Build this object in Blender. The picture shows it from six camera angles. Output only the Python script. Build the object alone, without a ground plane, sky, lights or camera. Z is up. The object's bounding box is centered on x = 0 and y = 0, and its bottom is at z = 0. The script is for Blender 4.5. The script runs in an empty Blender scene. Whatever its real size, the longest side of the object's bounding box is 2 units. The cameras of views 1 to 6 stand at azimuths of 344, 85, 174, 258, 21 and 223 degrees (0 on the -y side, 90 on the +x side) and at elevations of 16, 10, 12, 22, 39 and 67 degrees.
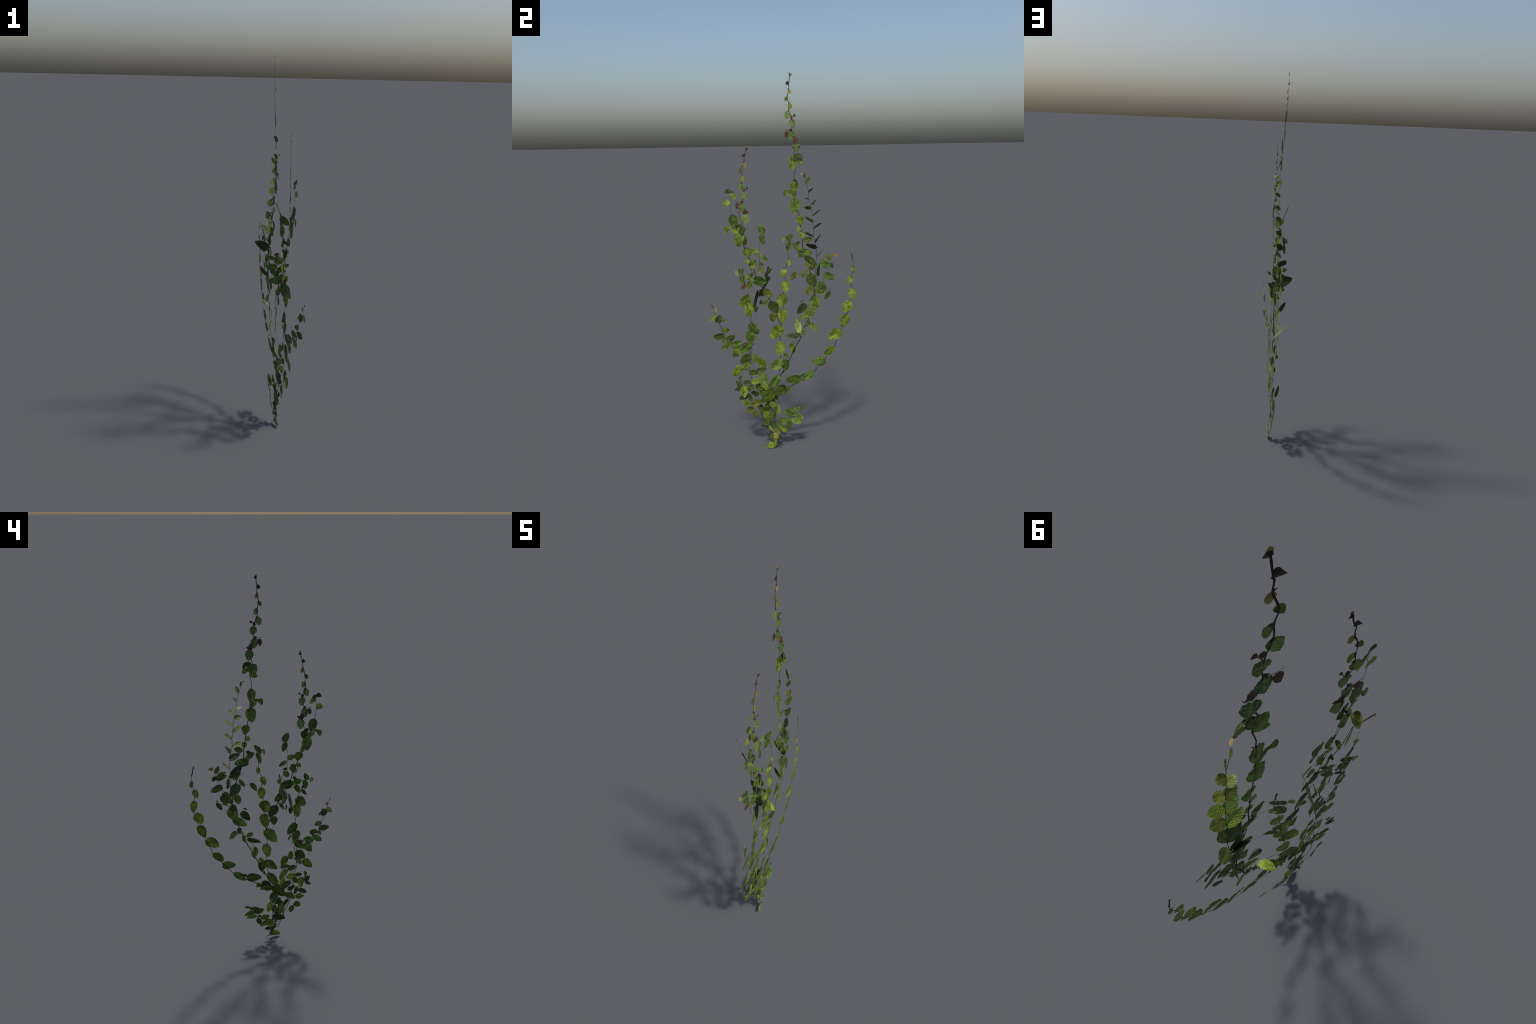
"""A wall-climbing creeping vine: thin woody runners fanning out of one rooted
base, each bearing alternate heart-shaped leaves that hang flat against the
wall plane (the y-z plane).  Units are metres; leaf lengths, widths in cm and
stem radii in mm.  Every runner lies on a gently bent sheet:
  wall(depth, turn, about): x follows height (depth knots) and turns with y
  crosswise(a, b, c):       y = a*x + b*z + c, for sprigs growing off the wall
A leaf is (along, height, length, heading, width, kind[, roll[, lean]]); the
heading is 0 pointing up and 90 pointing to +y (or +x on a crosswise sprig);
roll turns the blade about its midrib, lean lifts its tip off the sheet."""
import bpy, math, random
import numpy as np
from mathutils import Vector, Matrix, noise

SEED = 11
rng = random.Random(SEED)

# ------------------------------------------------------------------ materials
def new_material(name):
    m = bpy.data.materials.new(name)
    m.use_nodes = True
    nt = m.node_tree
    nt.nodes.clear()
    return m, nt

class Graph:
    """Small helper that wires shader nodes."""
    def __init__(self, nt):
        self.nt = nt
    def node(self, kind, **props):
        n = self.nt.nodes.new(kind)
        for k, v in props.items():
            setattr(n, k, v)
        return n
    def link(self, a, b):
        self.nt.links.new(a, b)
    def put(self, sock, v):
        if isinstance(v, (int, float, tuple, list)):
            sock.default_value = v
        else:
            self.link(v, sock)
    def math(self, op, a, b=0.0, clamp=False):
        n = self.node('ShaderNodeMath', operation=op, use_clamp=clamp)
        self.put(n.inputs[0], a)
        self.put(n.inputs[1], b)
        return n.outputs[0]
    def smooth(self, v, lo, hi):
        n = self.node('ShaderNodeMapRange', interpolation_type='SMOOTHSTEP')
        self.put(n.inputs['Value'], v)
        n.inputs['From Min'].default_value = lo
        n.inputs['From Max'].default_value = hi
        return n.outputs[0]
    def mix(self, f, a, b, blend='MIX'):
        n = self.node('ShaderNodeMix', data_type='RGBA', blend_type=blend)
        self.put(n.inputs[0], f)
        self.put(n.inputs[6], a)
        self.put(n.inputs[7], b)
        return n.outputs[2]
    def noise(self, vec, scale, detail=3.0, rough=0.55):
        n = self.node('ShaderNodeTexNoise')
        self.put(n.inputs['Vector'], vec)
        n.inputs['Scale'].default_value = scale
        n.inputs['Detail'].default_value = detail
        n.inputs['Roughness'].default_value = rough
        return n.outputs['Fac']

def rgba(c):
    return (c[0], c[1], c[2], 1.0)

def leaf_material(name, dark, mid, light, vein, mottle=0.5, rough=0.42,
                  blotch=None, tip=None, through=0.03):
    m, nt = new_material(name)
    g = Graph(nt)
    tc = g.node('ShaderNodeTexCoord')
    info = g.node('ShaderNodeObjectInfo')
    sep = g.node('ShaderNodeSeparateXYZ')
    g.link(tc.outputs['Object'], sep.inputs[0])
    x, y = sep.outputs[0], sep.outputs[1]
    ax = g.math('ABSOLUTE', x)
    shift = g.node('ShaderNodeCombineXYZ')
    g.link(g.math('MULTIPLY', info.outputs['Random'], 37.0), shift.inputs[0])
    g.link(g.math('MULTIPLY', info.outputs['Random'], 91.0), shift.inputs[2])
    vadd = g.node('ShaderNodeVectorMath', operation='ADD')
    g.link(tc.outputs['Object'], vadd.inputs[0])
    g.link(shift.outputs[0], vadd.inputs[1])
    vec = vadd.outputs[0]
    broad = g.noise(vec, 1.8, 2.0)
    fine = g.noise(vec, 9.0, 4.0, 0.6)
    # lateral veins climb from the midrib towards the edge
    u = g.math('SUBTRACT', y, g.math('MULTIPLY', ax, 0.75))
    u = g.math('ADD', u, g.math('MULTIPLY', g.noise(vec, 4.5, 2.0), 0.16))
    saw = g.math('ABSOLUTE', g.math('SUBTRACT', g.math('FRACT', g.math('MULTIPLY', u, 6.5)), 0.5))
    lateral = g.smooth(saw, 0.09, 0.0)
    midrib = g.smooth(ax, 0.035, 0.008)
    between = g.smooth(saw, 0.05, 0.5)
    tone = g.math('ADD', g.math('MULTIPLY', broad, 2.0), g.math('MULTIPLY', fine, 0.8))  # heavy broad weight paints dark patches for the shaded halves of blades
    tone = g.math('ADD', tone, g.math('MULTIPLY', between, 0.10))
    tone = g.math('ADD', tone, g.math('MULTIPLY', info.outputs['Random'], 0.55))
    t = g.smooth(tone, 1.34, 2.22)
    col = g.mix(g.smooth(t, 0.0, 0.5), rgba(dark), rgba(mid))
    col = g.mix(g.math('MULTIPLY', g.smooth(t, 0.45, 1.0), mottle), col, rgba(light))
    if blotch is not None:
        spots = g.smooth(g.noise(vec, 6.0, 5.0, 0.7), 0.50, 0.62)
        col = g.mix(g.math('MULTIPLY', spots, 0.75), col, rgba(blotch))
    if tip is not None:
        f = g.smooth(g.math('ADD', y, g.math('MULTIPLY', broad, 0.6)), 0.75, 1.25)
        col = g.mix(f, col, rgba(tip))
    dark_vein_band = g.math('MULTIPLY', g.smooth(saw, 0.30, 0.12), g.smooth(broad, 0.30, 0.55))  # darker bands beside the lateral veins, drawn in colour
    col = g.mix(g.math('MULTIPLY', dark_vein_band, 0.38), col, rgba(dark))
    col = g.mix(g.math('MULTIPLY', lateral, 0.30), col, rgba(vein))
    col = g.mix(g.math('MULTIPLY', midrib, 0.55), col, rgba(vein))
    bs = g.node('ShaderNodeBsdfPrincipled')
    g.link(col, bs.inputs['Base Color'])
    g.put(bs.inputs['Roughness'], g.math('ADD', rough - 0.03, g.math('MULTIPLY', fine, 0.2)))
    bs.inputs['Specular IOR Level'].default_value = 0.32
    height = g.math('ADD', g.math('MULTIPLY', between, 0.35), g.math('MULTIPLY', fine, 1.2))
    bump = g.node('ShaderNodeBump')
    bump.inputs['Strength'].default_value = 0.65
    bump.inputs['Distance'].default_value = 0.002
    g.link(height, bump.inputs['Height'])
    g.link(bump.outputs[0], bs.inputs['Normal'])
    tr = g.node('ShaderNodeBsdfTranslucent')
    g.link(col, tr.inputs['Color'])
    mx = g.node('ShaderNodeMixShader')
    mx.inputs[0].default_value = through
    g.link(bs.outputs[0], mx.inputs[1])
    g.link(tr.outputs[0], mx.inputs[2])
    out = g.node('ShaderNodeOutputMaterial')
    g.link(mx.outputs[0], out.inputs[0])
    return m

def bark_material(name, dark, brown, pale):
    m, nt = new_material(name)
    g = Graph(nt)
    tc = g.node('ShaderNodeTexCoord')
    mp = g.node('ShaderNodeMapping')
    g.link(tc.outputs['Object'], mp.inputs[0])
    mp.inputs['Scale'].default_value = (1.0, 1.0, 0.45)
    vec = mp.outputs[0]
    patch = g.noise(vec, 34.0, 3.0)
    grain = g.noise(vec, 420.0, 3.0, 0.65)
    col = g.mix(g.smooth(patch, 0.42, 0.62), rgba(dark), rgba(brown))
    scab = g.math('MULTIPLY', g.smooth(g.noise(vec, 90.0, 2.0), 0.60, 0.72), 0.7)
    col = g.mix(scab, col, rgba(pale))
    col = g.mix(g.math('MULTIPLY', grain, 0.35), col, rgba(dark))
    bs = g.node('ShaderNodeBsdfPrincipled')
    g.link(col, bs.inputs['Base Color'])
    bs.inputs['Roughness'].default_value = 0.72
    bs.inputs['Specular IOR Level'].default_value = 0.25
    bump = g.node('ShaderNodeBump')
    bump.inputs['Strength'].default_value = 0.5
    bump.inputs['Distance'].default_value = 0.001
    g.link(grain, bump.inputs['Height'])
    g.link(bump.outputs[0], bs.inputs['Normal'])
    out = g.node('ShaderNodeOutputMaterial')
    g.link(bs.outputs[0], out.inputs[0])
    return m

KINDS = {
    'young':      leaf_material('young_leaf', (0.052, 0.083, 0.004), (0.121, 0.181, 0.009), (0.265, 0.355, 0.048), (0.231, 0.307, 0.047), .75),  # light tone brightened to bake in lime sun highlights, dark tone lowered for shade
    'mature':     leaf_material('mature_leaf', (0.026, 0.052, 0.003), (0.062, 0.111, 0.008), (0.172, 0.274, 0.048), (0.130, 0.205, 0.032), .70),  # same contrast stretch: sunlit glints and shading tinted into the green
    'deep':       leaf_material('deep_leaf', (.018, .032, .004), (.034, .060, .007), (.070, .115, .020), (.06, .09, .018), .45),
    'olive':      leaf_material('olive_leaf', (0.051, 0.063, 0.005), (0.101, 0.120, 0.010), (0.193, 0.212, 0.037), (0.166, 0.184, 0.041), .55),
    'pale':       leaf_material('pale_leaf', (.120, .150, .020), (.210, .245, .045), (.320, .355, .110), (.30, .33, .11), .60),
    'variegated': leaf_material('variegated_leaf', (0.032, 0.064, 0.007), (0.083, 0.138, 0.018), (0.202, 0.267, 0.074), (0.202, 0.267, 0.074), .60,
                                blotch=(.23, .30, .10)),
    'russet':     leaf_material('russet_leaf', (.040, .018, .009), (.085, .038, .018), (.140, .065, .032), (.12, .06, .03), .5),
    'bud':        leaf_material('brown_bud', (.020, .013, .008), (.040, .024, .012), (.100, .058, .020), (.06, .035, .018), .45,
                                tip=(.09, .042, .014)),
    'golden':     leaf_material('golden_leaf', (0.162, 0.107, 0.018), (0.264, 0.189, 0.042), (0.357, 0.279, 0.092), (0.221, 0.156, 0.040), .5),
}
BARK = bark_material('runner_bark', (.018, .013, .009), (.045, .032, .018), (.16, .11, .055))
TWIG = bark_material('twig_bark', (.035, .026, .012), (.085, .066, .024), (.22, .16, .07))

# ---------------------------------------------------------------- leaf meshes
HEART = [(0, .27), (.06, .37), (.15, .45), (.28, .50), (.42, .495), (.56, .44), (.70, .375), (.82, .275), (.92, .16), (.975, .07), (1, 0)]
OVAL = [(0, .11), (.06, .26), (.15, .385), (.28, .475), (.42, .50), (.56, .48), (.70, .415), (.82, .32), (.92, .20), (.975, .10), (1, 0)]
BUD = [(0, .24), (.08, .34), (.2, .45), (.34, .50), (.5, .42), (.68, .27), (.85, .12), (1, 0)]

def leaf_mesh(name, profile, lobe, fold, cup, droop, wave, skew, quilt, crinkle, seed, rows=26, cols=17):
    """Blade of unit length along +Y and unit width, upper side towards +Z."""
    r = random.Random(seed)
    ph = [r.uniform(0, 6.28) for _ in range(4)]
    ts = [p[0] for p in profile]
    ws = [p[1] for p in profile]
    verts, faces = [], []
    for i in range(rows + 1):
        t = i / rows
        t = 0.5 * t + 0.5 * (1 - math.cos(math.pi * t)) / 2
        h = float(np.interp(t, ts, ws))
        for j in range(cols):
            s = 2 * j / (cols - 1) - 1
            edge = 1 + 0.03 * math.sin(9 * t + ph[0] + (2 if s > 0 else 0)) * abs(s)
            x = s * h * edge + skew * math.sin(math.pi * t) * 0.5
            back = lobe * math.sin(math.pi * min(1, abs(s) * 0.95)) * (1 - t) ** 3
            y = t - back
            ax = abs(s) * h
            z = fold * ax - cup * (ax * 2) ** 2 * 0.5
            z -= droop * (t - 0.15) ** 2
            z += wave * math.sin(6.5 * t + ph[1] + (1.8 if s > 0 else 0)) * abs(s) ** 1.5
            vein = (t - 0.75 * ax) * 6.5
            z += quilt * (0.5 - 0.5 * math.cos(2 * math.pi * vein)) * (abs(s) ** .5) * (1 - abs(s) ** 4)
            z += crinkle * (noise.noise((x * 5 + seed, y * 5, seed * .7)) + .5 * noise.noise((x * 10, y * 10 + seed, 3.1))) * (.4 + .6 * abs(s))
            verts.append((x, y, z))
    for i in range(rows):
        for j in range(cols - 1):
            a = i * cols + j
            faces.append((a, a + 1, a + cols + 1, a + cols))
    me = bpy.data.meshes.new(name)
    me.from_pydata(verts, [], faces)
    me.polygons.foreach_set('use_smooth', [True] * len(me.polygons))
    me.materials.append(None)
    me.update()
    return me

HEARTS = [leaf_mesh('heart_blade', HEART, .10, f, c, d, w, k, .005, .046, 40 + n)
          for n, (f, c, d, w, k) in enumerate([(.10, .04, .05, .018, .02), (.15, .07, .02, .025, -.03), (.05, .02, .08, .020, .04),
                                               (.13, .08, .06, .012, -.02), (.08, .0, .04, .030, .0)])]
OVALS = [leaf_mesh('oval_blade', OVAL, .0, f, c, d, w, k, .003, .04, 60 + n)
         for n, (f, c, d, w, k) in enumerate([(.12, .03, .06, .015, .02), (.18, .07, .03, .020, -.04), (.06, .02, .09, .018, .05), (.14, .05, .0, .022, -.01)])]
BUDS = [leaf_mesh('bud_scale', BUD, .02, f, .1, d, .02, k, .0, .03, 80 + n, 12, 9)
        for n, (f, d, k) in enumerate([(.5, .1, .05), (.35, -.1, -.06), (.6, .0, .0)])]

# -------------------------------------------------------------- growth sheets
def wall(depth, turn, about):
    zs = [d[0] for d in depth]
    xs = [d[1] for d in depth]
    def place(p, q):
        return Vector((float(np.interp(q, zs, xs)) + turn * (p - about), p, q))
    return place

def crosswise(a, b, c):
    def place(p, q):
        return Vector((p, a * p + b * q + c, q))
    return place

def sheet_normal(place, p, q):
    e = 0.004
    du = place(p + e, q) - place(p - e, q)
    dv = place(p, q + e) - place(p, q - e)
    return du.cross(dv).normalized()

# ----------------------------------------------------------------- stem tubes
def spline(points, step=0.006):
    """Centripetal-like Catmull-Rom through the joints, resampled evenly."""
    pts = [2 * points[0] - points[1]] + points + [2 * points[-1] - points[-2]]
    out = []
    for i in range(1, len(pts) - 2):
        p0, p1, p2, p3 = pts[i - 1:i + 3]
        n = max(2, int((p2 - p1).length / step))
        for k in range(n):
            t = k / n
            out.append(0.5 * (2 * p1 + (p2 - p0) * t + (2 * p0 - 5 * p1 + 4 * p2 - p3) * t * t
                              + (3 * p1 - p0 - 3 * p2 + p3) * t ** 3))
    out.append(points[-1])
    return out

def under_leaf(p, q, leaves):
    """1 where a joint of the runner is covered by one of its leaves."""
    for spec in leaves:
        y, z, length, heading, width = spec[:5]
        if len(spec) > 6 or length < 3.4:
            continue
        h = math.radians(heading)
        u, v = math.sin(h), math.cos(h)
        along = ((p - y) * u + (q - z) * v) / (length * .01)
        across = ((p - y) * v - (q - z) * u) / (width * .01)
        if ((along - .48) / .42) ** 2 + (across / .40) ** 2 < 1:
            return True
    return False

def add_tube(verts, faces, path, r0, r1, r, normals, thin):
    sides = 8
    base = len(verts)
    n = len(path)
    swell = r.uniform(0, 6)
    for i, p in enumerate(path):
        d = (path[min(i + 1, n - 1)] - path[max(i - 1, 0)]).normalized()
        a = normals[i] - d * normals[i].dot(d)
        a.normalize()
        b = d.cross(a)
        t = i / max(1, n - 1)
        rad = (r0 + (r1 - r0) * t) * 0.001
        rad *= 1 + 0.14 * math.sin(i * 0.9 + swell) * math.sin(i * 0.37) + r.uniform(-.07, .07)
        rad *= 0.22 if thin[i] else 1.0
        for k in range(sides):
            w = 2 * math.pi * k / sides
            verts.append(p + (a * math.cos(w) * FLAT + b * math.sin(w)) * rad)
    for i in range(n - 1):
        for k in range(sides):
            k2 = (k + 1) % sides
            faces.append((base + i * sides + k, base + i * sides + k2, base + (i + 1) * sides + k2, base + (i + 1) * sides + k))
    for row, p in ((0, path[0]), (n - 1, path[-1])):
        c = len(verts)
        verts.append(p.copy())
        for k in range(sides):
            k2 = (k + 1) % sides
            f = (c, base + row * sides + k2, base + row * sides + k)
            faces.append(f if row == 0 else f[::-1])

def tube_object(name, tubes, place, material, parent, seed, leaves=()):
    r = random.Random(seed)
    verts, faces = [], []
    for r0, r1, pts in tubes:
        flat = spline([Vector((p, q, 0)) for p, q in pts])
        normals = [sheet_normal(place, v.x, v.y) for v in flat]
        path = [place(v.x, v.y) + SINK * nrm for v, nrm in zip(flat, normals)]
        thin = [under_leaf(v.x, v.y, leaves) for v in flat]
        add_tube(verts, faces, path, r0, r1, r, normals, thin)
    for v in verts:
        v.z = max(v.z, 0.0002)
    me = bpy.data.meshes.new(name)
    me.from_pydata([v[:] for v in verts], [], faces)
    me.polygons.foreach_set('use_smooth', [True] * len(me.polygons))
    me.materials.append(material)
    me.update()
    ob = bpy.data.objects.new(name, me)
    bpy.context.scene.collection.objects.link(ob)
    ob.parent = parent
    return ob

SINK = -0.0004          # runners lie just behind their leaves
FLAT = 0.18             # runners pressed flat against the wall
plant = bpy.data.objects.new('creeping_vine', None)
bpy.context.scene.collection.objects.link(plant)
plant['label'] = 'flat climbing vine with thin brown runners and small green heart leaves'
plant['category'] = 'climbing plant'
plant.location = (0.03, -0.04, 0.0)
ORIGIN = Matrix.Translation(plant.location)
plant_inverse = ORIGIN.inverted()

def make_leaf(place, parent, spec):
    p, q, length, heading, width, kind = spec[:6]
    roll = spec[6] if len(spec) > 6 else 0.0
    h = math.radians(heading)
    p2, q2 = p + math.sin(h) * length * .01, q + math.cos(h) * length * .01
    a, b = place(p, q), place(p2, q2)
    normal = sheet_normal(place, (p + p2) / 2, (q + q2) / 2)
    lean = spec[7] if len(spec) > 7 else 0.0
    axis = (b - a) + normal * (b - a).length * math.tan(math.radians(lean))
    size = axis.length
    axis.normalize()
    normal = (normal - axis * normal.dot(axis)).normalized()
    normal = Matrix.Rotation(math.radians(roll + rng.uniform(-5, 5)), 3, axis) @ normal
    side = axis.cross(normal)
    wide = width * 0.0104
    size *= 1.02
    if kind == 'bud':
        me = rng.choice(BUDS)
    elif kind in ('young', 'mature', 'variegated', 'deep') and wide > 0.58 * size:
        me = rng.choice(HEARTS)
    else:
        me = rng.choice(OVALS)
    flip = rng.choice((-1, 1))
    lift = 0.0 if kind == 'bud' else 0.0012 + rng.uniform(-.0012, .0022)
    o = a + normal * lift
    thick = min(size, wide)
    m = Matrix(((side.x * wide * flip, axis.x * size, normal.x * thick, o.x),
                (side.y * wide * flip, axis.y * size, normal.y * thick, o.y),
                (side.z * wide * flip, axis.z * size, normal.z * thick, o.z),
                (0, 0, 0, 1)))
    ob = bpy.data.objects.new('bud' if kind == 'bud' else 'leaf', me)
    bpy.context.scene.collection.objects.link(ob)
    ob.material_slots[0].link = 'OBJECT'
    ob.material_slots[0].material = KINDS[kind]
    ob.parent = parent
    ob.matrix_parent_inverse = plant_inverse
    ob.matrix_basis = m
    return ob

def runner(place, stems, leaves):
    seed = rng.randint(0, 9999)
    stem = tube_object('stem', stems[:1], place, BARK if stems[0][0] > 1.25 else TWIG, plant, seed, leaves)
    stem.matrix_parent_inverse = plant_inverse
    if len(stems) > 1:
        tube_object('twig', stems[1:], place, TWIG, stem, seed + 1, leaves)
    for spec in leaves:
        make_leaf(place, stem, spec).matrix_parent_inverse = Matrix.Identity(4)
    return stem

# -------------------------------------------------------------------- runners
# tall tip
runner(
    wall(depth=[(1.5, 0.026), (1.637, 0.0175), (1.834, 0.007), (1.905, 0.006), (2.0, 0.002)], turn=0.29, about=0.055),
    stems=[
        (1.9, 1.6, [(0.052, 1.995), (0.047, 1.950), (0.045, 1.939), (0.046, 1.915), (0.037, 1.877), (0.044, 1.849), (0.044, 1.816), (0.055, 1.777), (0.059, 1.729), (0.058, 1.708), (0.067, 1.667), (0.069, 1.609), (0.064, 1.590), (0.069, 1.561), (0.075, 1.537), (0.067, 1.488), (0.069, 1.454)]),
        (1.6, 1, [(0.058, 1.767), (0.067, 1.785)]),
        (1.4, 0.8, [(0.057, 1.710), (0.042, 1.712), (0.025, 1.713), (0.023, 1.718)]),
        (1.2, 0.8, [(0.072, 1.652), (0.088, 1.662), (0.093, 1.675)]),
        (1.3, 1, [(0.072, 1.539), (0.085, 1.561), (0.085, 1.592)]),
    ],
    leaves=[
        (0.049, 1.987, 1.3, 13, 1.0, 'golden'),
        (0.047, 1.987, 1.5, 81, 1.4, 'bud'),
        (0.048, 1.948, 2.0, -103, 2.1, 'bud'),
        (0.044, 1.948, 1.2, -17, 0.5, 'bud'),
        (0.046, 1.916, 0.9, -56, 0.5, 'bud'),
        (0.045, 1.914, 2.2, 163, 1.7, 'golden'),
        (0.040, 1.882, 2.6, -151, 1.7, 'olive'),
        (0.046, 1.848, 3.0, 165, 2.1, 'pale'),
        (0.045, 1.804, 1.4, -5, 1.0, 'bud'),
        (0.046, 1.846, 0.8, 60, 0.7, 'bud'),
        (0.042, 1.806, 3.6, -166, 3.0, 'variegated'),
        (0.056, 1.767, 2.0, 6, 1.3, 'russet'),
        (0.067, 1.785, 1.3, 74, 1.3, 'bud'),
        (0.056, 1.762, 3.7, 162, 3.3, 'variegated'),
        (0.057, 1.711, 1.5, -64, 1.4, 'bud'),
        (0.033, 1.708, 3.4, -172, 2.1, 'russet'),
        (0.054, 1.707, 4.5, 178, 3.4, 'variegated'),
        (0.072, 1.649, 3.5, 2, 2.0, 'russet'),
        (0.073, 1.657, 2.1, 57, 2.1, 'bud'),
        (0.076, 1.649, 4.7, 172, 4.0, 'variegated'),
        (0.071, 1.580, 4.8, -156, 5.1, 'mature'),
        (0.084, 1.592, 4.0, -156, 2.5, 'deep'),
        (0.084, 1.592, 3.8, 140, 3.0, 'deep', -40),
        (0.089, 1.563, 3.3, 145, 2.5, 'young'),
        (0.071, 1.538, 3.5, -116, 3.0, 'young'),
        (0.072, 1.455, 1.2, 19, 0.4, 'bud'),
    ])

# tall runner
runner(
    wall(depth=[(0.2, 0.018), (0.3, 0.018), (0.5, 0.022), (0.7, 0.025), (0.85, 0.027), (1.0, 0.029), (1.5, 0.028)], turn=0, about=0.1),
    stems=[
        (2.4, 2.6, [(0.070, 1.466), (0.068, 1.456), (0.074, 1.387), (0.074, 1.364), (0.084, 1.305), (0.090, 1.275), (0.098, 1.221), (0.101, 1.191), (0.107, 1.154), (0.108, 1.110), (0.119, 1.059), (0.128, 1.031), (0.149, 0.973), (0.165, 0.910), (0.172, 0.826), (0.164, 0.778), (0.122, 0.691), (0.094, 0.618), (0.066, 0.565), (0.028, 0.488), (-0.022, 0.396)]),
        (1.2, 0.9, [(0.063, 1.394), (0.050, 1.404), (0.026, 1.408)]),
        (1, 0.8, [(0.145, 0.960), (0.123, 0.964)]),
        (1, 0.8, [(0.067, 0.581), (0.056, 0.596), (0.067, 0.620)]),
        (1, 0.8, [(0.070, 0.585), (0.074, 0.620)]),
        (1.1, 0.8, [(0.172, 0.768), (0.134, 0.790), (0.119, 0.799)]),
        (1, 0.8, [(0.162, 0.762), (0.148, 0.755)]),
        (1.2, 1, [(0.120, 0.679), (0.150, 0.686)]),
    ],
    leaves=[
        (0.068, 1.456, 6.7, -178, 4.2, 'mature'),
        (0.051, 1.404, 2.4, -93, 1.8, 'young'),
        (0.026, 1.409, 3.3, -157, 2.4, 'young'),
        (0.078, 1.367, 4.4, -56, 2.0, 'young'),
        (0.074, 1.359, 6.9, -170, 5.4, 'mature'),
        (0.092, 1.275, 4.7, 168, 4.2, 'young'),
        (0.094, 1.215, 2.7, -134, 2.5, 'young'),
        (0.101, 1.188, 3.0, 164, 2.7, 'young'),
        (0.112, 1.142, 4.7, 70, 2.9, 'olive'),
        (0.072, 1.127, 2.9, 59, 1.9, 'deep'),
        (0.096, 1.098, 5.3, -50, 3.0, 'mature'),
        (0.086, 1.079, 7.0, 89, 4.7, 'mature'),
        (0.124, 1.060, 7.1, 128, 3.2, 'deep'),
        (0.134, 1.044, 6.0, 153, 4.0, 'olive'),
        (0.133, 0.989, 5.1, -144, 2.1, 'young'),
        (0.139, 0.959, 7.1, 149, 5.4, 'deep'),
        (0.151, 0.904, 5.3, -160, 3.9, 'olive'),
        (0.212, 0.920, 7.2, -149, 4.2, 'mature'),
        (0.222, 0.904, 5.0, -155, 3.6, 'mature'),
        (0.193, 0.850, 3.5, 69, 1.2, 'young'),
        (0.252, 0.870, 5.1, -147, 2.3, 'deep'),
        (0.256, 0.880, 1.4, -101, 0.6, 'deep'),
        (0.177, 0.847, 4.4, -137, 3.4, 'mature'),
        (0.184, 0.828, 3.4, 161, 2.2, 'young'),
        (0.174, 0.817, 5.2, -159, 5.8, 'mature'),
        (0.119, 0.802, 6.3, -139, 4.0, 'deep'),
        (0.091, 0.814, 2.5, 61, 0.8, 'deep'),
        (0.162, 0.767, 7.9, -122, 4.5, 'mature'),
        (0.133, 0.713, 3.4, 176, 2.6, 'mature'),
        (0.152, 0.692, 5.2, 140, 3.3, 'mature'),
        (0.114, 0.672, 4.9, -168, 2.0, 'mature'),
        (0.009, 0.498, 6.1, 176, 4.4, 'mature'),
    ])

# tall side spray
runner(
    wall(depth=[(1.0, -0.002), (1.2, -0.002)], turn=0.75, about=0.05),
    stems=[
        (0.9, 0.8, [(0.100, 1.103), (0.081, 1.113), (0.063, 1.129), (0.051, 1.134), (0.029, 1.150), (0.020, 1.166)]),
    ],
    leaves=[
        (0.021, 1.165, 3.0, -168, 1.7, 'pale'),
        (0.032, 1.147, 4.2, 42, 2.9, 'mature'),
        (0.048, 1.142, 5.7, -163, 2.8, 'mature'),
    ])

# low spray
runner(
    wall(depth=[(0.9, 0.002), (0.97, 0.002)], turn=0.41, about=0.062),
    stems=[
        (0.9, 0.7, [(0.123, 0.964), (0.111, 0.962), (0.080, 0.966), (0.074, 0.973)]),
    ],
    leaves=[
        (0.078, 0.975, 5.1, -145, 2.9, 'olive'),
    ])

# inner sprout
runner(
    wall(depth=[(0.4, 0.014), (0.5, 0.012), (0.56, 0.014), (0.64, 0.028), (0.7, 0.03)], turn=0.05, about=0.04),
    stems=[
        (1, 0.8, [(0.033, 0.526), (0.026, 0.515), (0.019, 0.497)]),
    ],
    leaves=[
        (0.087, 0.645, 6.5, -7, 3.4, 'young', 0, -45),
        (0.032, 0.521, 2.7, -103, 2.7, 'young', 0, -30),
        (0.050, 0.596, 5.4, -177, 2.7, 'young', 35),
        (0.069, 0.574, 4.8, -162, 2.1, 'young', 30),
        (0.094, 0.639, 7.4, -102, 3.0, 'deep', 20, -10),
        (0.012, 0.457, 3.8, -159, 1.2, 'young', -40),
    ])

# turned leaf
runner(
    crosswise(0, 0, 0.17),
    stems=[
        (1, 0.8, [(0.032, 0.806), (0.023, 0.813)]),
    ],
    leaves=[
        (0.023, 0.813, 6.4, -32, 1.9, 'deep'),
    ])

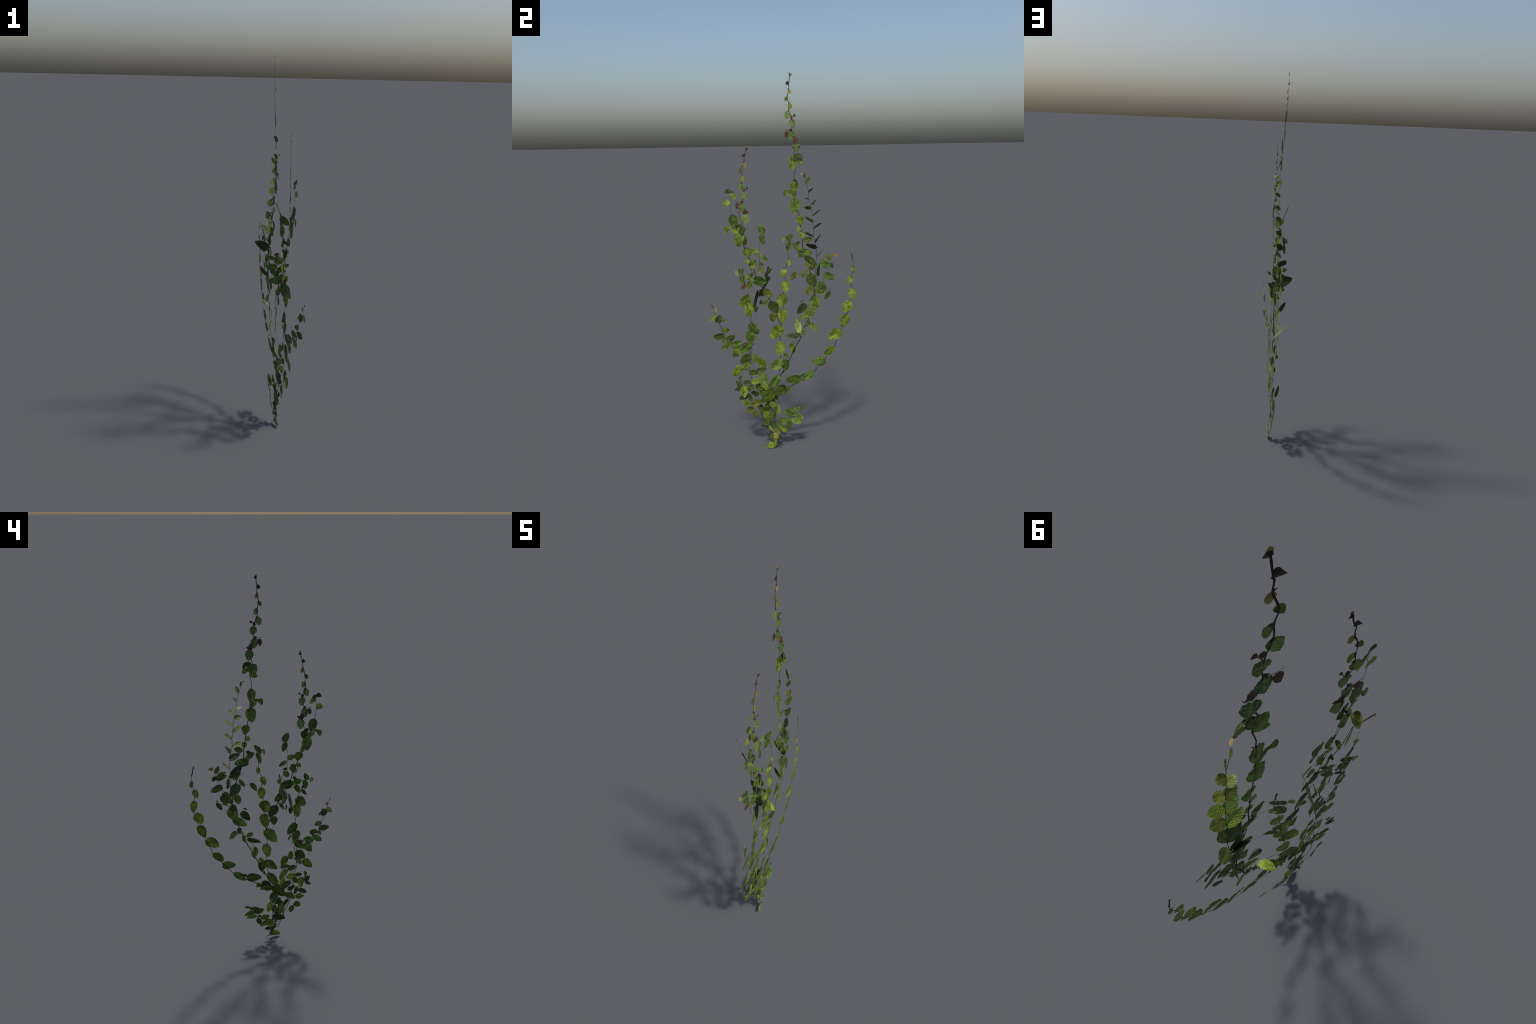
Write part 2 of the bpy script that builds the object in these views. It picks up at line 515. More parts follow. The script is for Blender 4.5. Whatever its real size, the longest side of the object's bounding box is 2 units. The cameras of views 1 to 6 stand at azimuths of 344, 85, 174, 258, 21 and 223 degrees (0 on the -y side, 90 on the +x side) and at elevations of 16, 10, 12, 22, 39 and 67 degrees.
# right branch
runner(
    wall(depth=[(0.85, 0.026), (0.95, 0.024), (1.05, 0.02)], turn=0, about=0),
    stems=[
        (1.2, 0.8, [(0.181, 0.824), (0.195, 0.855), (0.205, 0.886), (0.212, 0.920), (0.223, 0.944), (0.233, 0.971), (0.240, 0.984), (0.254, 1.008), (0.256, 1.035), (0.261, 1.058)]),
        (0.8, 0.6, [(0.256, 1.014), (0.269, 1.021), (0.285, 1.026)]),
    ],
    leaves=[
        (0.251, 1.008, 5.5, -78, 3.5, 'mature'),
        (0.248, 1.019, 4.9, -64, 2.4, 'young'),
        (0.256, 1.035, 4.4, -23, 2.4, 'olive'),
        (0.265, 1.062, 2.7, 90, 1.8, 'golden'),
        (0.257, 1.017, 2.7, 150, 2.2, 'deep'),
        (0.223, 0.959, 6.3, 111, 3.9, 'mature'),
    ])

# centre runner
runner(
    wall(depth=[(0.4, 0.03), (0.56, 0.029), (0.74, 0.028), (0.826, 0.022), (0.9, 0.018), (0.974, 0.016), (1.03, 0.011)], turn=0.29, about=0),
    stems=[
        (1.4, 1.6, [(0.023, 1.140), (0.031, 1.096), (0.031, 1.062), (0.032, 1.048), (0.027, 1.025), (0.016, 0.996), (0.013, 0.967), (0.015, 0.933), (0.009, 0.878), (0.004, 0.857), (0.001, 0.779), (-0.010, 0.684), (-0.016, 0.628), (-0.014, 0.596), (-0.011, 0.586), (-0.015, 0.521), (-0.017, 0.511), (-0.013, 0.493), (-0.022, 0.435), (-0.025, 0.413)]),
        (0.8, 0.5, [(0.037, 1.045), (0.042, 1.057)]),
        (0.8, 0.5, [(0.016, 0.996), (0.005, 1.001), (-0.006, 1.008)]),
        (0.8, 0.5, [(0.017, 0.930), (0.035, 0.944)]),
        (0.8, 0.5, [(0.003, 0.857), (-0.010, 0.863)]),
        (0.8, 0.5, [(0.008, 0.773), (0.023, 0.780)]),
        (0.9, 0.5, [(-0.006, 0.588), (0.026, 0.622)]),
    ],
    leaves=[
        (0.025, 1.118, 2.2, -8, 0.7, 'olive'),
        (0.027, 1.103, 1.9, -9, 0.6, 'bud'),
        (0.032, 1.077, 2.2, -6, 0.8, 'olive'),
        (0.034, 1.046, 3.3, 177, 2.1, 'young'),
        (0.015, 0.994, 4.6, -159, 3.3, 'young'),
        (0.016, 0.930, 5.9, 178, 4.1, 'young'),
        (0.005, 0.857, 6.7, -162, 5.7, 'young'),
        (0.002, 0.777, 7.3, -173, 4.9, 'young'),
        (-0.010, 0.684, 8.6, -141, 5.9, 'young'),
        (-0.010, 0.597, 7.4, -169, 4.8, 'young'),
        (-0.006, 0.492, 7.6, -123, 5.2, 'mature'),
    ])

# arching runner
runner(
    wall(depth=[(0.25, 0.034), (0.32, 0.036), (0.38, 0.042), (0.5, 0.041), (0.7, 0.039), (0.85, 0.038), (0.98, 0.032), (1.08, 0.031)], turn=0, about=0),
    stems=[
        (1.4, 2, [(0.364, 1.081), (0.375, 1.029), (0.374, 0.992), (0.367, 0.948), (0.363, 0.907), (0.368, 0.882), (0.363, 0.810), (0.344, 0.741), (0.308, 0.651), (0.287, 0.602), (0.273, 0.567), (0.232, 0.515), (0.219, 0.495), (0.181, 0.453), (0.163, 0.433), (0.097, 0.389), (0.087, 0.386), (0.042, 0.359), (0.003, 0.342), (-0.035, 0.317)]),
        (0.8, 0.5, [(0.377, 0.992), (0.385, 1.004)]),
        (0.8, 0.5, [(0.365, 0.945), (0.353, 0.953), (0.342, 0.957)]),
        (0.8, 0.5, [(0.370, 0.882), (0.385, 0.896)]),
        (0.8, 0.5, [(0.361, 0.809), (0.348, 0.818)]),
        (0.8, 0.5, [(0.346, 0.734), (0.362, 0.733)]),
        (0.9, 0.5, [(0.277, 0.565), (0.317, 0.576)]),
    ],
    leaves=[
        (0.367, 1.062, 2.0, -14, 0.7, 'olive'),
        (0.369, 1.050, 1.6, 15, 0.5, 'bud'),
        (0.372, 1.040, 1.5, -19, 0.5, 'bud'),
        (0.375, 1.028, 1.8, -12, 0.7, 'olive'),
        (0.374, 0.997, 3.4, 168, 2.0, 'young'),
        (0.364, 0.947, 4.5, -161, 3.1, 'young'),
        (0.365, 0.882, 6.0, 171, 3.7, 'young'),
        (0.359, 0.811, 6.4, -150, 5.1, 'young'),
        (0.343, 0.739, 7.2, -157, 4.6, 'young'),
        (0.305, 0.655, 7.6, -126, 5.8, 'young'),
        (0.274, 0.570, 7.4, -134, 4.2, 'young'),
        (0.222, 0.492, 6.8, -95, 5.0, 'mature'),
        (0.164, 0.437, 8.3, -129, 3.8, 'mature'),
        (0.132, 0.418, 4.5, -100, 1.8, 'deep'),
        (0.088, 0.394, 7.8, -93, 5.0, 'mature'),
        (0.018, 0.350, 2.7, 124, 2.8, 'young'),
        (0.005, 0.341, 1.9, 134, 1.5, 'deep'),
        (0.008, 0.349, 4.9, -93, 3.7, 'deep'),
        (-0.037, 0.344, 6.1, 118, 3.9, 'mature'),
        (-0.049, 0.325, 4.3, 113, 3.1, 'deep'),
    ])

# opposite leaf sprig
runner(
    wall(depth=[(0.95, 0.034), (1.05, 0.028), (1.14, 0.036), (1.28, 0.043), (1.49, 0.05)], turn=0, about=0),
    stems=[
        (1, 1.3, [(0.108, 1.489), (0.115, 1.473), (0.123, 1.446), (0.136, 1.407), (0.138, 1.368), (0.148, 1.328), (0.158, 1.278), (0.158, 1.248), (0.165, 1.207), (0.165, 1.167), (0.175, 1.136), (0.180, 1.047), (0.172, 1.003), (0.176, 0.969), (0.175, 0.938), (0.168, 0.894), (0.166, 0.859)]),
    ],
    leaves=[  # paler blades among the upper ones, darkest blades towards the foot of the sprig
        (0.108, 1.492, 1.5, -93, 1.2, 'golden', 40, 32),
        (0.116, 1.473, 2.7, 4, 1.7, 'olive', 40, -27),
        (0.124, 1.448, 3.5, 38, 2.6, 'young', 40, -33),
        (0.137, 1.395, 3.4, 49, 2.6, 'olive', -118),
        (0.142, 1.359, 3.0, -72, 2.5, 'pale', 110),
        (0.151, 1.331, 3.9, 47, 2.7, 'olive', -118),
        (0.153, 1.313, 3.8, -77, 2.9, 'olive', 136),
        (0.160, 1.274, 5.2, 51, 2.9, 'young', -118),
        (0.157, 1.242, 5.0, -52, 2.9, 'mature', 118),
        (0.167, 1.207, 5.0, 53, 3.2, 'olive', -120),
        (0.165, 1.164, 5.8, -62, 3.1, 'young', 114),
        (0.176, 1.136, 4.8, 41, 3.1, 'deep', -118, -10),
        (0.178, 1.104, 5.7, -65, 3.7, 'deep', 135),
        (0.184, 1.055, 5.6, 47, 3.4, 'deep', -100, -28),
        (0.180, 0.966, 5.1, 37, 5.0, 'deep', 45, -52),
        (0.180, 0.999, 6.3, -54, 3.9, 'deep', 30, -20),
    ])

# left tip
runner(
    wall(depth=[(1.2, 0.032), (1.27, 0.031), (1.543, 0.026), (1.635, 0.025)], turn=0.29, about=-0.18),
    stems=[
        (1.8, 1.5, [(-0.175, 1.634), (-0.182, 1.600), (-0.189, 1.587), (-0.189, 1.559), (-0.200, 1.527), (-0.203, 1.504), (-0.201, 1.485), (-0.205, 1.449), (-0.201, 1.417), (-0.193, 1.407), (-0.198, 1.368), (-0.200, 1.351), (-0.195, 1.305), (-0.197, 1.286), (-0.202, 1.259), (-0.210, 1.229), (-0.227, 1.186)]),
        (1.4, 1, [(-0.189, 1.407), (-0.178, 1.424)]),
        (1.2, 0.8, [(-0.200, 1.351), (-0.215, 1.350), (-0.233, 1.356), (-0.236, 1.361)]),
        (1, 0.8, [(-0.195, 1.292), (-0.176, 1.296), (-0.170, 1.310)]),
        (0.8, 0.6, [(-0.240, 1.310), (-0.239, 1.309)]),
    ],
    leaves=[
        (-0.177, 1.629, 1.1, 20, 0.8, 'golden'),
        (-0.180, 1.621, 1.5, 76, 1.2, 'bud'),
        (-0.183, 1.590, 2.0, -104, 1.7, 'bud'),
        (-0.188, 1.591, 1.0, -9, 0.5, 'bud'),
        (-0.189, 1.555, 0.8, -57, 0.5, 'bud'),
        (-0.189, 1.553, 2.4, 167, 1.8, 'golden'),
        (-0.200, 1.524, 2.7, -147, 1.8, 'olive'),
        (-0.200, 1.486, 3.1, 163, 2.3, 'pale'),
        (-0.203, 1.446, 1.2, -2, 1.0, 'bud'),
        (-0.204, 1.447, 3.6, -160, 2.9, 'variegated'),
        (-0.193, 1.406, 2.0, 1, 1.2, 'russet'),
        (-0.181, 1.424, 1.0, 81, 1.2, 'bud'),
        (-0.194, 1.402, 4.0, 167, 3.2, 'variegated'),
        (-0.200, 1.351, 1.5, -61, 1.3, 'bud'),
        (-0.225, 1.350, 3.3, -168, 2.0, 'russet'),
        (-0.205, 1.345, 4.4, -177, 3.4, 'variegated'),
        (-0.195, 1.290, 3.3, 10, 1.9, 'russet'),
        (-0.192, 1.294, 2.6, 64, 2.0, 'bud'),
        (-0.188, 1.287, 4.9, 179, 3.9, 'variegated'),
    ])

# left hook
runner(
    wall(depth=[(1.15, 0.027), (1.45, 0.026)], turn=0, about=0),
    stems=[
        (1, 1.6, [(-0.267, 1.412), (-0.263, 1.399), (-0.262, 1.389), (-0.269, 1.363), (-0.266, 1.333), (-0.261, 1.300), (-0.255, 1.284), (-0.246, 1.241), (-0.234, 1.197), (-0.224, 1.177)]),
        (0.9, 0.7, [(-0.237, 1.194), (-0.259, 1.225), (-0.282, 1.228)]),
    ],
    leaves=[
        (-0.268, 1.416, 2.7, -118, 2.2, 'deep'),
        (-0.266, 1.410, 3.1, 123, 1.8, 'deep'),
        (-0.261, 1.396, 3.8, 131, 2.4, 'young'),
        (-0.268, 1.355, 3.5, -100, 3.3, 'young'),
        (-0.255, 1.284, 6.6, 171, 4.7, 'mature'),
        (-0.259, 1.226, 2.5, -94, 1.6, 'pale'),
        (-0.285, 1.227, 3.3, -166, 2.4, 'young'),
        (-0.225, 1.196, 4.5, -67, 2.0, 'young'),
        (-0.223, 1.203, 2.4, -0, 1.6, 'pale'),
        (-0.220, 1.225, 1.8, -5, 2.0, 'deep'),
        (-0.205, 1.226, 4.3, -171, 3.4, 'deep'),
        (-0.254, 1.283, 1.1, 23, 0.3, 'bud'),
    ])

# left runner
runner(
    wall(depth=[(0.4, 0.02), (0.6, 0.022), (0.78, 0.024), (0.95, 0.026), (1.2, 0.026)], turn=0, about=0),
    stems=[
        (2.2, 2.6, [(-0.206, 1.232), (-0.227, 1.196), (-0.215, 1.159), (-0.205, 1.135), (-0.193, 1.108), (-0.177, 1.071), (-0.164, 1.033), (-0.151, 1.002), (-0.137, 0.954), (-0.113, 0.909), (-0.090, 0.880), (-0.064, 0.820), (-0.034, 0.756), (-0.009, 0.681)]),
        (1.2, 1, [(-0.198, 1.179), (-0.191, 1.128), (-0.183, 1.094)]),
        (1, 0.8, [(-0.065, 0.817), (-0.087, 0.817), (-0.114, 0.816), (-0.138, 0.809)]),
    ],
    leaves=[
        (-0.222, 1.193, 7.2, -176, 5.2, 'mature'),
        (-0.191, 1.110, 4.4, 154, 4.4, 'young'),
        (-0.175, 1.051, 2.7, -133, 2.4, 'young'),
        (-0.162, 1.047, 3.8, 137, 3.1, 'mature'),
        (-0.157, 1.027, 2.5, 175, 2.9, 'young'),
        (-0.150, 0.943, 6.8, 101, 4.8, 'mature'),
        (-0.081, 0.842, 5.3, -149, 1.8, 'young'),
        (-0.102, 0.891, 6.1, 131, 3.9, 'olive'),
        (-0.064, 0.819, 6.7, 146, 5.2, 'deep'),
        (-0.050, 0.765, 5.1, -174, 3.9, 'olive'),
        (-0.143, 0.808, 4.0, -178, 2.2, 'deep'),
        (-0.153, 0.796, 9.7, 14, 3.4, 'deep', 60),
    ])

# left inner spray
runner(
    wall(depth=[(1.0, 0.029), (1.1, 0.017), (1.21, 0.007)], turn=0, about=0),
    stems=[
        (0.9, 1.1, [(-0.099, 1.182), (-0.099, 1.175), (-0.108, 1.151), (-0.115, 1.138), (-0.121, 1.098), (-0.121, 1.071), (-0.119, 1.042), (-0.121, 1.022), (-0.128, 0.992)]),
    ],
    leaves=[
        (-0.097, 1.184, 5.3, -22, 3.5, 'mature'),
        (-0.106, 1.176, 5.0, 167, 3.1, 'mature'),
        (-0.121, 1.090, 4.5, -77, 3.0, 'mature'),
        (-0.117, 1.073, 4.9, 125, 2.4, 'mature'),
        (-0.119, 1.029, 2.2, 100, 1.7, 'deep'),
        (-0.130, 0.982, 4.3, 40, 2.9, 'olive'),
    ])

# left outer spray
runner(
    wall(depth=[(0.9, 0.017), (1.0, 0.015)], turn=0.55, about=-0.17),
    stems=[
        (0.9, 0.7, [(-0.143, 0.948), (-0.148, 0.945), (-0.185, 0.964), (-0.201, 0.967), (-0.230, 0.983), (-0.238, 0.989)]),
        (1.2, 1.6, [(-0.202, 0.921), (-0.194, 0.912), (-0.183, 0.890), (-0.182, 0.856), (-0.179, 0.839)]),
    ],
    leaves=[
        (-0.218, 0.974, 3.7, 17, 2.8, 'mature'),
        (-0.242, 0.988, 2.8, 163, 1.7, 'pale'),
        (-0.209, 0.971, 5.1, -178, 2.8, 'mature'),
        (-0.167, 0.961, 2.6, 28, 1.9, 'deep'),
        (-0.187, 0.965, 4.7, 125, 3.1, 'mature'),
        (-0.164, 0.932, 4.3, -150, 3.1, 'young'),
        (-0.195, 0.914, 3.4, -138, 2.0, 'russet'),
        (-0.197, 0.918, 1.9, -7, 1.1, 'russet'),
    ])

# left lower runner
runner(
    wall(depth=[(0.15, 0.012), (0.25, 0.01), (0.3, 0.015), (0.4, 0.027), (0.5, 0.029), (0.7, 0.027), (0.9, 0.028)], turn=-0.05, about=-0.2),
    stems=[
        (1.6, 1.4, [(-0.180, 0.860), (-0.175, 0.821), (-0.166, 0.765), (-0.170, 0.745), (-0.172, 0.720), (-0.171, 0.675), (-0.174, 0.640), (-0.176, 0.626), (-0.170, 0.591), (-0.169, 0.562), (-0.174, 0.527), (-0.170, 0.484)]),
        (1.5, 2.2, [(-0.178, 0.597), (-0.180, 0.579), (-0.181, 0.523), (-0.184, 0.501), (-0.183, 0.451), (-0.186, 0.440), (-0.172, 0.400), (-0.164, 0.342), (-0.155, 0.296), (-0.144, 0.245), (-0.131, 0.208), (-0.117, 0.185), (-0.107, 0.151), (-0.076, 0.078)]),
        (0.8, 0.6, [(-0.175, 0.492), (-0.161, 0.498), (-0.147, 0.499)]),
        (0.8, 0.6, [(-0.179, 0.495), (-0.167, 0.497), (-0.151, 0.495), (-0.138, 0.503)]),
        (1, 0.7, [(-0.097, 0.448), (-0.079, 0.458), (-0.071, 0.459), (-0.059, 0.466)]),
        (0.9, 0.7, [(-0.185, 0.447), (-0.197, 0.450), (-0.216, 0.461), (-0.236, 0.481), (-0.241, 0.492)]),
        (0.8, 0.5, [(-0.191, 0.648), (-0.195, 0.655)]),
    ],
    leaves=[
        (-0.175, 0.704, 7.1, 141, 4.7, 'mature'),
        (-0.181, 0.662, 6.6, 169, 4.7, 'mature'),
        (-0.146, 0.642, 3.3, 160, 1.3, 'young'),
        (-0.166, 0.601, 1.4, 148, 0.9, 'deep'),
        (-0.179, 0.595, 6.4, -137, 4.0, 'mature'),
        (-0.185, 0.605, 4.4, -108, 1.3, 'russet'),
        (-0.184, 0.534, 6.5, -133, 4.7, 'deep'),
        (-0.187, 0.499, 5.2, -153, 3.1, 'young'),
        (-0.225, 0.475, 7.1, -135, 4.5, 'young'),
        (-0.151, 0.495, 5.0, 0, 3.1, 'young'),
        (-0.122, 0.512, 6.4, 162, 4.2, 'young'),
        (-0.092, 0.448, 5.5, -87, 2.4, 'deep'),
        (-0.179, 0.441, 4.8, 102, 3.2, 'mature'),
        (-0.132, 0.426, 3.0, -106, 1.0, 'pale'),
        (-0.127, 0.428, 6.3, 141, 3.7, 'mature'),
        (-0.173, 0.386, 5.0, 92, 4.0, 'young'),
        (-0.109, 0.380, 5.5, 167, 3.3, 'young'),
        (-0.111, 0.334, 4.7, -72, 2.7, 'olive'),
        (-0.110, 0.332, 1.4, 124, 0.8, 'russet'),
        (-0.137, 0.307, 4.5, -68, 2.7, 'deep'),
        (-0.149, 0.296, 2.1, -137, 0.8, 'young'),
    ])

# left broad leaves
runner(
    wall(depth=[(0.75, 0.028), (0.9, 0.028)], turn=-0.2, about=-0.19),
    stems=[
        (1, 0.8, [(-0.181, 0.859), (-0.178, 0.855)]),
    ],
    leaves=[
        (-0.178, 0.855, 6.9, -132, 5.0, 'young'),
        (-0.177, 0.818, 7.4, -173, 4.7, 'young'),
    ])

# outer left sprig
runner(
    wall(depth=[(0.4, 0.03), (0.556, 0.034), (0.656, 0.042), (0.747, 0.045), (0.83, 0.049)], turn=-0.15, about=-0.3),
    stems=[
        (1.5, 1, [(-0.178, 0.596), (-0.203, 0.593), (-0.228, 0.582), (-0.255, 0.581), (-0.269, 0.579), (-0.280, 0.596), (-0.295, 0.616), (-0.308, 0.638), (-0.317, 0.668), (-0.327, 0.696), (-0.341, 0.726), (-0.358, 0.776), (-0.373, 0.825)]),
    ],
    leaves=[
        (-0.372, 0.815, 1.4, -15, 0.6, 'bud'),
        (-0.358, 0.784, 2.3, 11, 1.5, 'golden'),
        (-0.354, 0.768, 4.5, -129, 2.4, 'pale'),
        (-0.346, 0.729, 4.2, 19, 3.9, 'deep'),
        (-0.330, 0.746, 2.5, 121, 1.7, 'mature'),
        (-0.326, 0.686, 4.1, 97, 3.0, 'mature'),
        (-0.312, 0.655, 6.2, -94, 3.4, 'mature'),
        (-0.308, 0.635, 5.2, 76, 2.5, 'mature'),
        (-0.283, 0.621, 3.2, 53, 1.2, 'russet'),
        (-0.310, 0.642, 3.1, -153, 1.8, 'olive'),
        (-0.272, 0.615, 3.5, -101, 1.9, 'olive'),
        (-0.290, 0.609, 5.1, -126, 3.3, 'mature'),
        (-0.271, 0.594, 5.4, 72, 3.6, 'mature'),
        (-0.231, 0.580, 6.6, -144, 4.5, 'mature'),
        (-0.282, 0.600, 2.7, 147, 0.9, 'olive'),
    ])

# low left cluster
runner(
    wall(depth=[(0.25, 0.015), (0.33, 0.02), (0.45, 0.022)], turn=0.2, about=-0.18),
    stems=[
        (1.1, 0.8, [(-0.164, 0.345), (-0.171, 0.342), (-0.194, 0.359), (-0.221, 0.367), (-0.235, 0.385), (-0.236, 0.401)]),
    ],
    leaves=[
        (-0.229, 0.354, 4.3, -40, 2.8, 'deep'),
        (-0.235, 0.393, 2.6, 18, 1.8, 'mature'),
        (-0.233, 0.380, 1.5, 11, 1.0, 'olive'),
        (-0.234, 0.383, 3.2, -174, 1.1, 'olive'),
        (-0.235, 0.346, 3.2, -116, 2.0, 'deep'),
        (-0.193, 0.301, 5.2, -111, 2.7, 'deep'),
        (-0.190, 0.318, 5.1, 161, 2.2, 'deep'),
        (-0.182, 0.257, 4.6, -82, 3.2, 'young'),
        (-0.120, 0.276, 6.6, -118, 3.5, 'olive'),
    ])

# low left front
runner(
    wall(depth=[(0.25, 0.031), (0.45, 0.032)], turn=0, about=0),
    stems=[
        (1, 0.8, [(-0.181, 0.385), (-0.173, 0.368), (-0.171, 0.352)]),
    ],
    leaves=[
        (-0.181, 0.384, 3.9, -87, 2.6, 'deep'),
        (-0.215, 0.364, 6.5, -180, 3.9, 'young'),
        (-0.171, 0.368, 4.3, -145, 2.9, 'mature'),
    ])

# low left twig
runner(
    wall(depth=[(0.1, -0.001), (0.4, -0.001)], turn=0, about=-0.18),
    stems=[
        (1, 0.7, [(-0.120, 0.182), (-0.130, 0.186), (-0.156, 0.210), (-0.171, 0.229), (-0.182, 0.248), (-0.191, 0.278)]),
        (0.8, 0.6, [(-0.120, 0.183), (-0.127, 0.175), (-0.132, 0.176)]),
    ],
    leaves=[
        (-0.165, 0.223, 4.4, -113, 3.6, 'olive'),
        (-0.161, 0.210, 4.4, 160, 3.0, 'olive'),
    ])

# base runner
runner(
    wall(depth=[(0, 0.03), (0.05, 0.03), (0.1, 0.028), (0.14, 0.014), (0.22, 0.02), (0.3, 0.026), (0.42, 0.032)], turn=0, about=0),
    stems=[
        (2, 2.2, [(-0.025, 0.414), (-0.039, 0.373), (-0.055, 0.331), (-0.073, 0.300), (-0.080, 0.267), (-0.082, 0.238), (-0.082, 0.191), (-0.079, 0.152), (-0.076, 0.110), (-0.061, 0.065), (-0.047, 0.037), (-0.051, 0.009)]),
        (1.6, 2, [(-0.033, 0.270), (-0.034, 0.257), (-0.046, 0.212), (-0.047, 0.170), (-0.050, 0.120), (-0.043, 0.068), (-0.038, 0.042), (-0.042, 0.008)]),
        (1.2, 1.5, [(-0.121, 0.201), (-0.114, 0.174), (-0.103, 0.133), (-0.076, 0.090), (-0.058, 0.047), (-0.044, 0.016)]),
        (1.8, 2.2, [(-0.038, 0.058), (-0.040, 0.033), (-0.043, 0.018), (-0.045, 0.003)]),
        (1.5, 2, [(-0.038, 0.033), (-0.034, 0.014)]),
        (2, 2.4, [(-0.042, 0.013), (-0.035, 0.012), (-0.028, 0.009), (-0.018, 0.003)]),
    ],
    leaves=[
        (-0.025, 0.416, 9.1, -147, 4.5, 'mature'),
        (-0.070, 0.373, 2.5, -148, 1.2, 'young'),
        (-0.057, 0.331, 9.1, -137, 5.9, 'mature'),
        (-0.123, 0.328, 3.6, 134, 1.9, 'young'),
        (-0.128, 0.325, 3.6, 129, 2.1, 'mature'),
        (-0.136, 0.238, 4.4, 146, 2.3, 'olive'),
        (-0.053, 0.217, 7.6, -160, 3.1, 'mature'),
        (-0.108, 0.211, 7.0, 159, 3.3, 'mature'),
        (-0.106, 0.209, 3.1, 113, 1.7, 'pale'),
        (-0.084, 0.226, 2.9, -91, 1.6, 'deep'),
        (-0.077, 0.230, 2.1, 127, 1.7, 'deep'),
        (-0.076, 0.257, 4.2, 120, 3.0, 'young'),
        (-0.080, 0.138, 4.0, -91, 2.8, 'deep'),
        (-0.079, 0.147, 3.5, 115, 3.1, 'deep'),
        (-0.067, 0.132, 2.8, 136, 2.1, 'deep'),
        (-0.081, 0.128, 3.9, 151, 2.0, 'olive'),
        (-0.056, 0.106, 4.2, 124, 3.1, 'olive'),
        (-0.061, 0.087, 4.0, 142, 3.2, 'pale'),
        (-0.065, 0.085, 3.4, -170, 1.8, 'young'),
        (-0.049, 0.067, 3.2, -171, 2.4, 'olive'),
        (-0.036, 0.056, 2.8, 86, 2.3, 'deep'),
        (-0.044, 0.041, 1.5, -152, 0.9, 'pale'),
        (-0.049, 0.026, 5.3, -111, 3.6, 'young'),
    ])

# inner base sprig
runner(
    wall(depth=[(0.15, 0.006), (0.35, 0.004)], turn=0, about=0),
    stems=[
        (1, 0.8, [(-0.034, 0.258), (-0.031, 0.278), (-0.032, 0.295)]),
    ],
    leaves=[
        (-0.038, 0.247, 6.8, 163, 3.2, 'young', 30),
        (-0.075, 0.244, 2.9, -102, 2.2, 'deep'),
    ])

# low right sprig
runner(
    wall(depth=[(0.05, 0.034), (0.15, 0.022), (0.25, 0.008)], turn=0.2, about=0.05),
    stems=[
        (1.5, 0.8, [(-0.036, 0.067), (-0.020, 0.088), (0.008, 0.116), (0.033, 0.143), (0.059, 0.177), (0.077, 0.206), (0.080, 0.225)]),
    ],
    leaves=[
        (-0.039, 0.133, 7.5, 132, 3.1, 'young'),
        (0.016, 0.139, 4.9, -67, 3.4, 'mature'),
        (0.035, 0.142, 5.1, -160, 2.9, 'deep'),
        (0.032, 0.147, 2.2, -29, 1.8, 'mature'),
        (0.040, 0.154, 5.7, 103, 3.2, 'mature'),
        (0.063, 0.184, 5.1, 119, 3.1, 'mature'),
        (0.059, 0.177, 6.3, -65, 3.6, 'mature'),
        (0.082, 0.206, 5.6, -86, 3.1, 'mature'),
        (0.079, 0.218, 3.1, 86, 1.8, 'mature'),
    ])

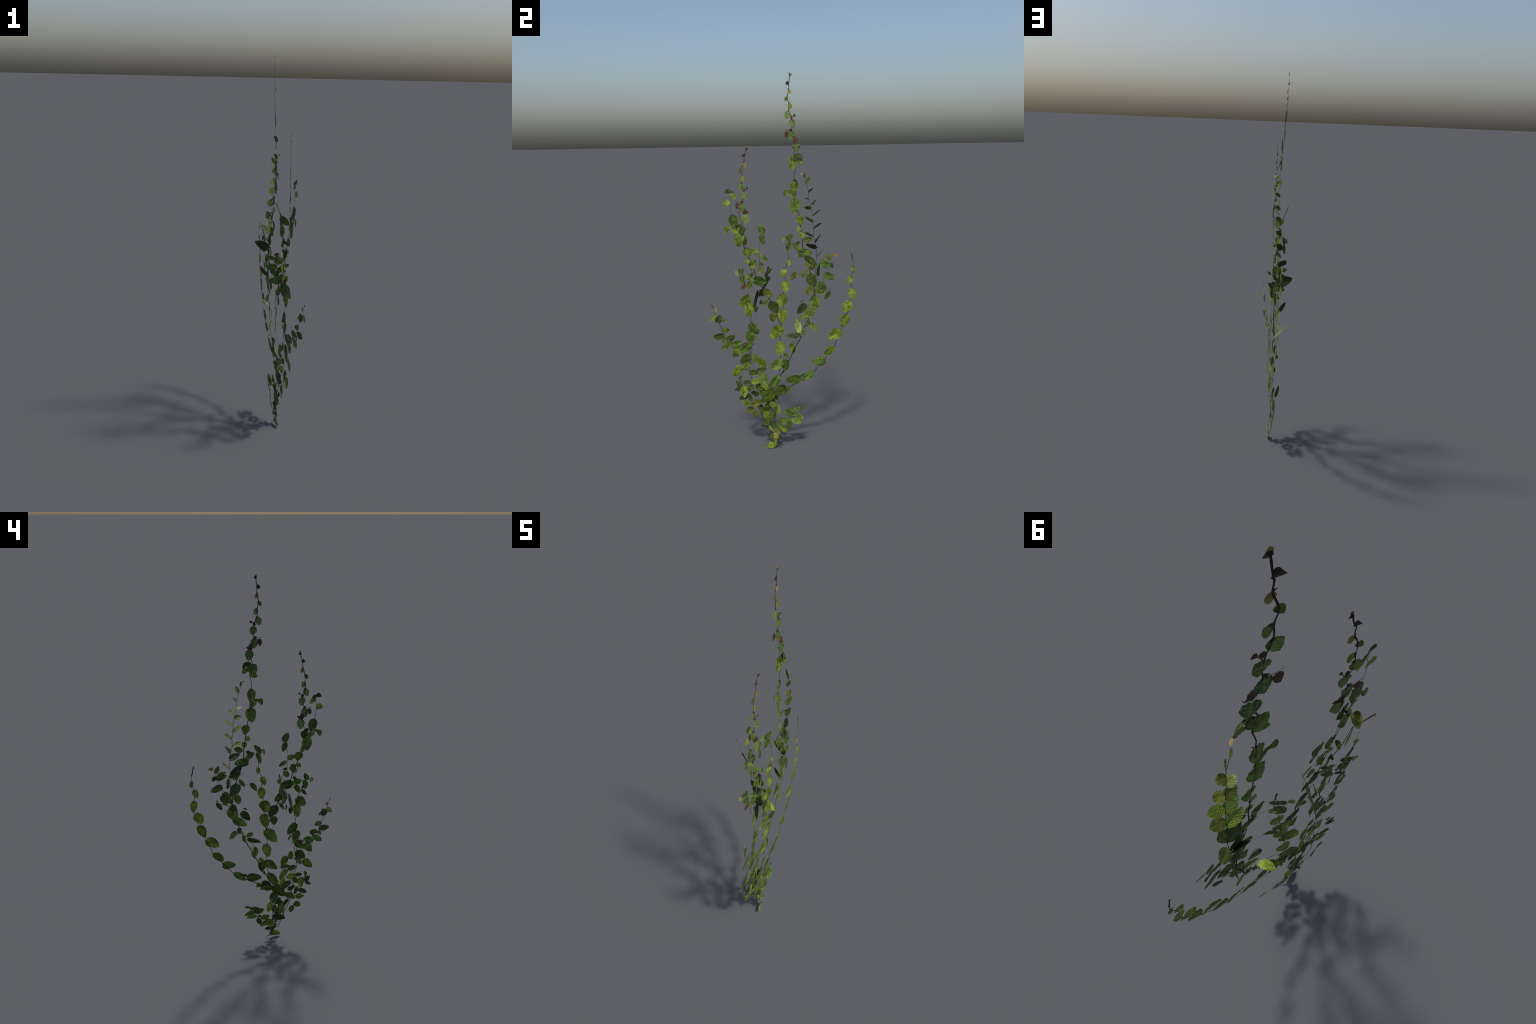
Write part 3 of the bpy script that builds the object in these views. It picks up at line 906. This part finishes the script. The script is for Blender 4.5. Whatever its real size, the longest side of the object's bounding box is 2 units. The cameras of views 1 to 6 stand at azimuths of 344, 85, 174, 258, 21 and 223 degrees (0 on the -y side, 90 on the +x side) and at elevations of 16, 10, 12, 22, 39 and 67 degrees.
# cross sprig
runner(
    crosswise(-0.6, 0.23, -0.297),
    stems=[
        (1.5, 0.9, [(0.023, 0.822), (0.018, 0.849), (0.018, 0.867), (0.010, 0.895), (0.003, 0.935), (-0.003, 0.969), (-0.005, 0.991)]),
    ],
    leaves=[
        (-0.005, 0.996, 2.5, 71, 1.9, 'russet'),
        (-0.004, 0.976, 3.4, -71, 2.3, 'olive'),
        (-0.004, 0.971, 4.1, 91, 4.3, 'mature'),
        (0.003, 0.936, 4.9, -94, 3.7, 'mature'),
        (0.009, 0.911, 4.2, 32, 2.8, 'mature'),
        (0.009, 0.895, 4.2, -61, 2.9, 'mature'),
        (0.018, 0.867, 5.0, -91, 4.0, 'mature'),
        (0.020, 0.862, 4.4, 47, 3.8, 'mature'),
        (0.044, 0.942, 2.3, 44, 1.7, 'mature'),
        (0.019, 0.877, 3.1, 20, 2.3, 'deep'),
        (0.021, 0.826, 3.5, -120, 2.3, 'mature'),
    ])

# cross twig
runner(
    crosswise(-0.8, -0.37, 0.223),
    stems=[
        (1.6, 1.3, [(-0.050, 1.300), (-0.044, 1.284), (-0.026, 1.237), (-0.012, 1.208), (-0.006, 1.173), (-0.003, 1.122), (0.004, 1.080), (0.010, 1.048), (0.020, 1.001), (0.026, 0.972)]),
    ],
    leaves=[
        (-0.046, 1.297, 0.8, -79, 0.6, 'olive'),
        (-0.025, 1.235, 5.8, 140, 4.0, 'olive'),
        (-0.008, 1.178, 5.5, -178, 3.7, 'mature', 25),
        (0.001, 1.102, 3.1, 130, 2.1, 'mature'),
        (0.019, 1.035, 2.5, -43, 1.5, 'deep'),
        (0.018, 1.037, 4.2, 180, 1.2, 'deep'),
    ])

# base back spray
runner(
    wall(depth=[(0.12, 0.012), (0.2, 0.012), (0.3, 0.004), (0.33, 0.008), (0.45, 0.008)], turn=0, about=0),
    stems=[
        (1, 0.8, [(-0.105, 0.148), (-0.111, 0.197), (-0.118, 0.225), (-0.126, 0.252), (-0.146, 0.312)]),
    ],
    leaves=[
        (-0.068, 0.300, 5.4, 139, 4.4, 'mature'),
        (-0.093, 0.263, 5.7, 118, 2.6, 'mature'),
        (-0.079, 0.242, 5.5, -139, 3.2, 'mature'),
        (-0.136, 0.253, 4.4, 149, 2.2, 'deep'),
        (-0.047, 0.138, 7.7, -100, 2.8, 'deep'),
        (-0.099, 0.325, 6.5, -51, 3.6, 'mature'),
    ])

# base turned spray
runner(
    crosswise(-0.3, 0, -0.06),
    stems=[
        (0.9, 0.7, [(0.018, 0.020), (0.011, 0.087), (-0.002, 0.170), (-0.002, 0.246)]),
    ],
    leaves=[
        (-0.002, 0.247, 7.5, -13, 1.7, 'mature'),
    ])
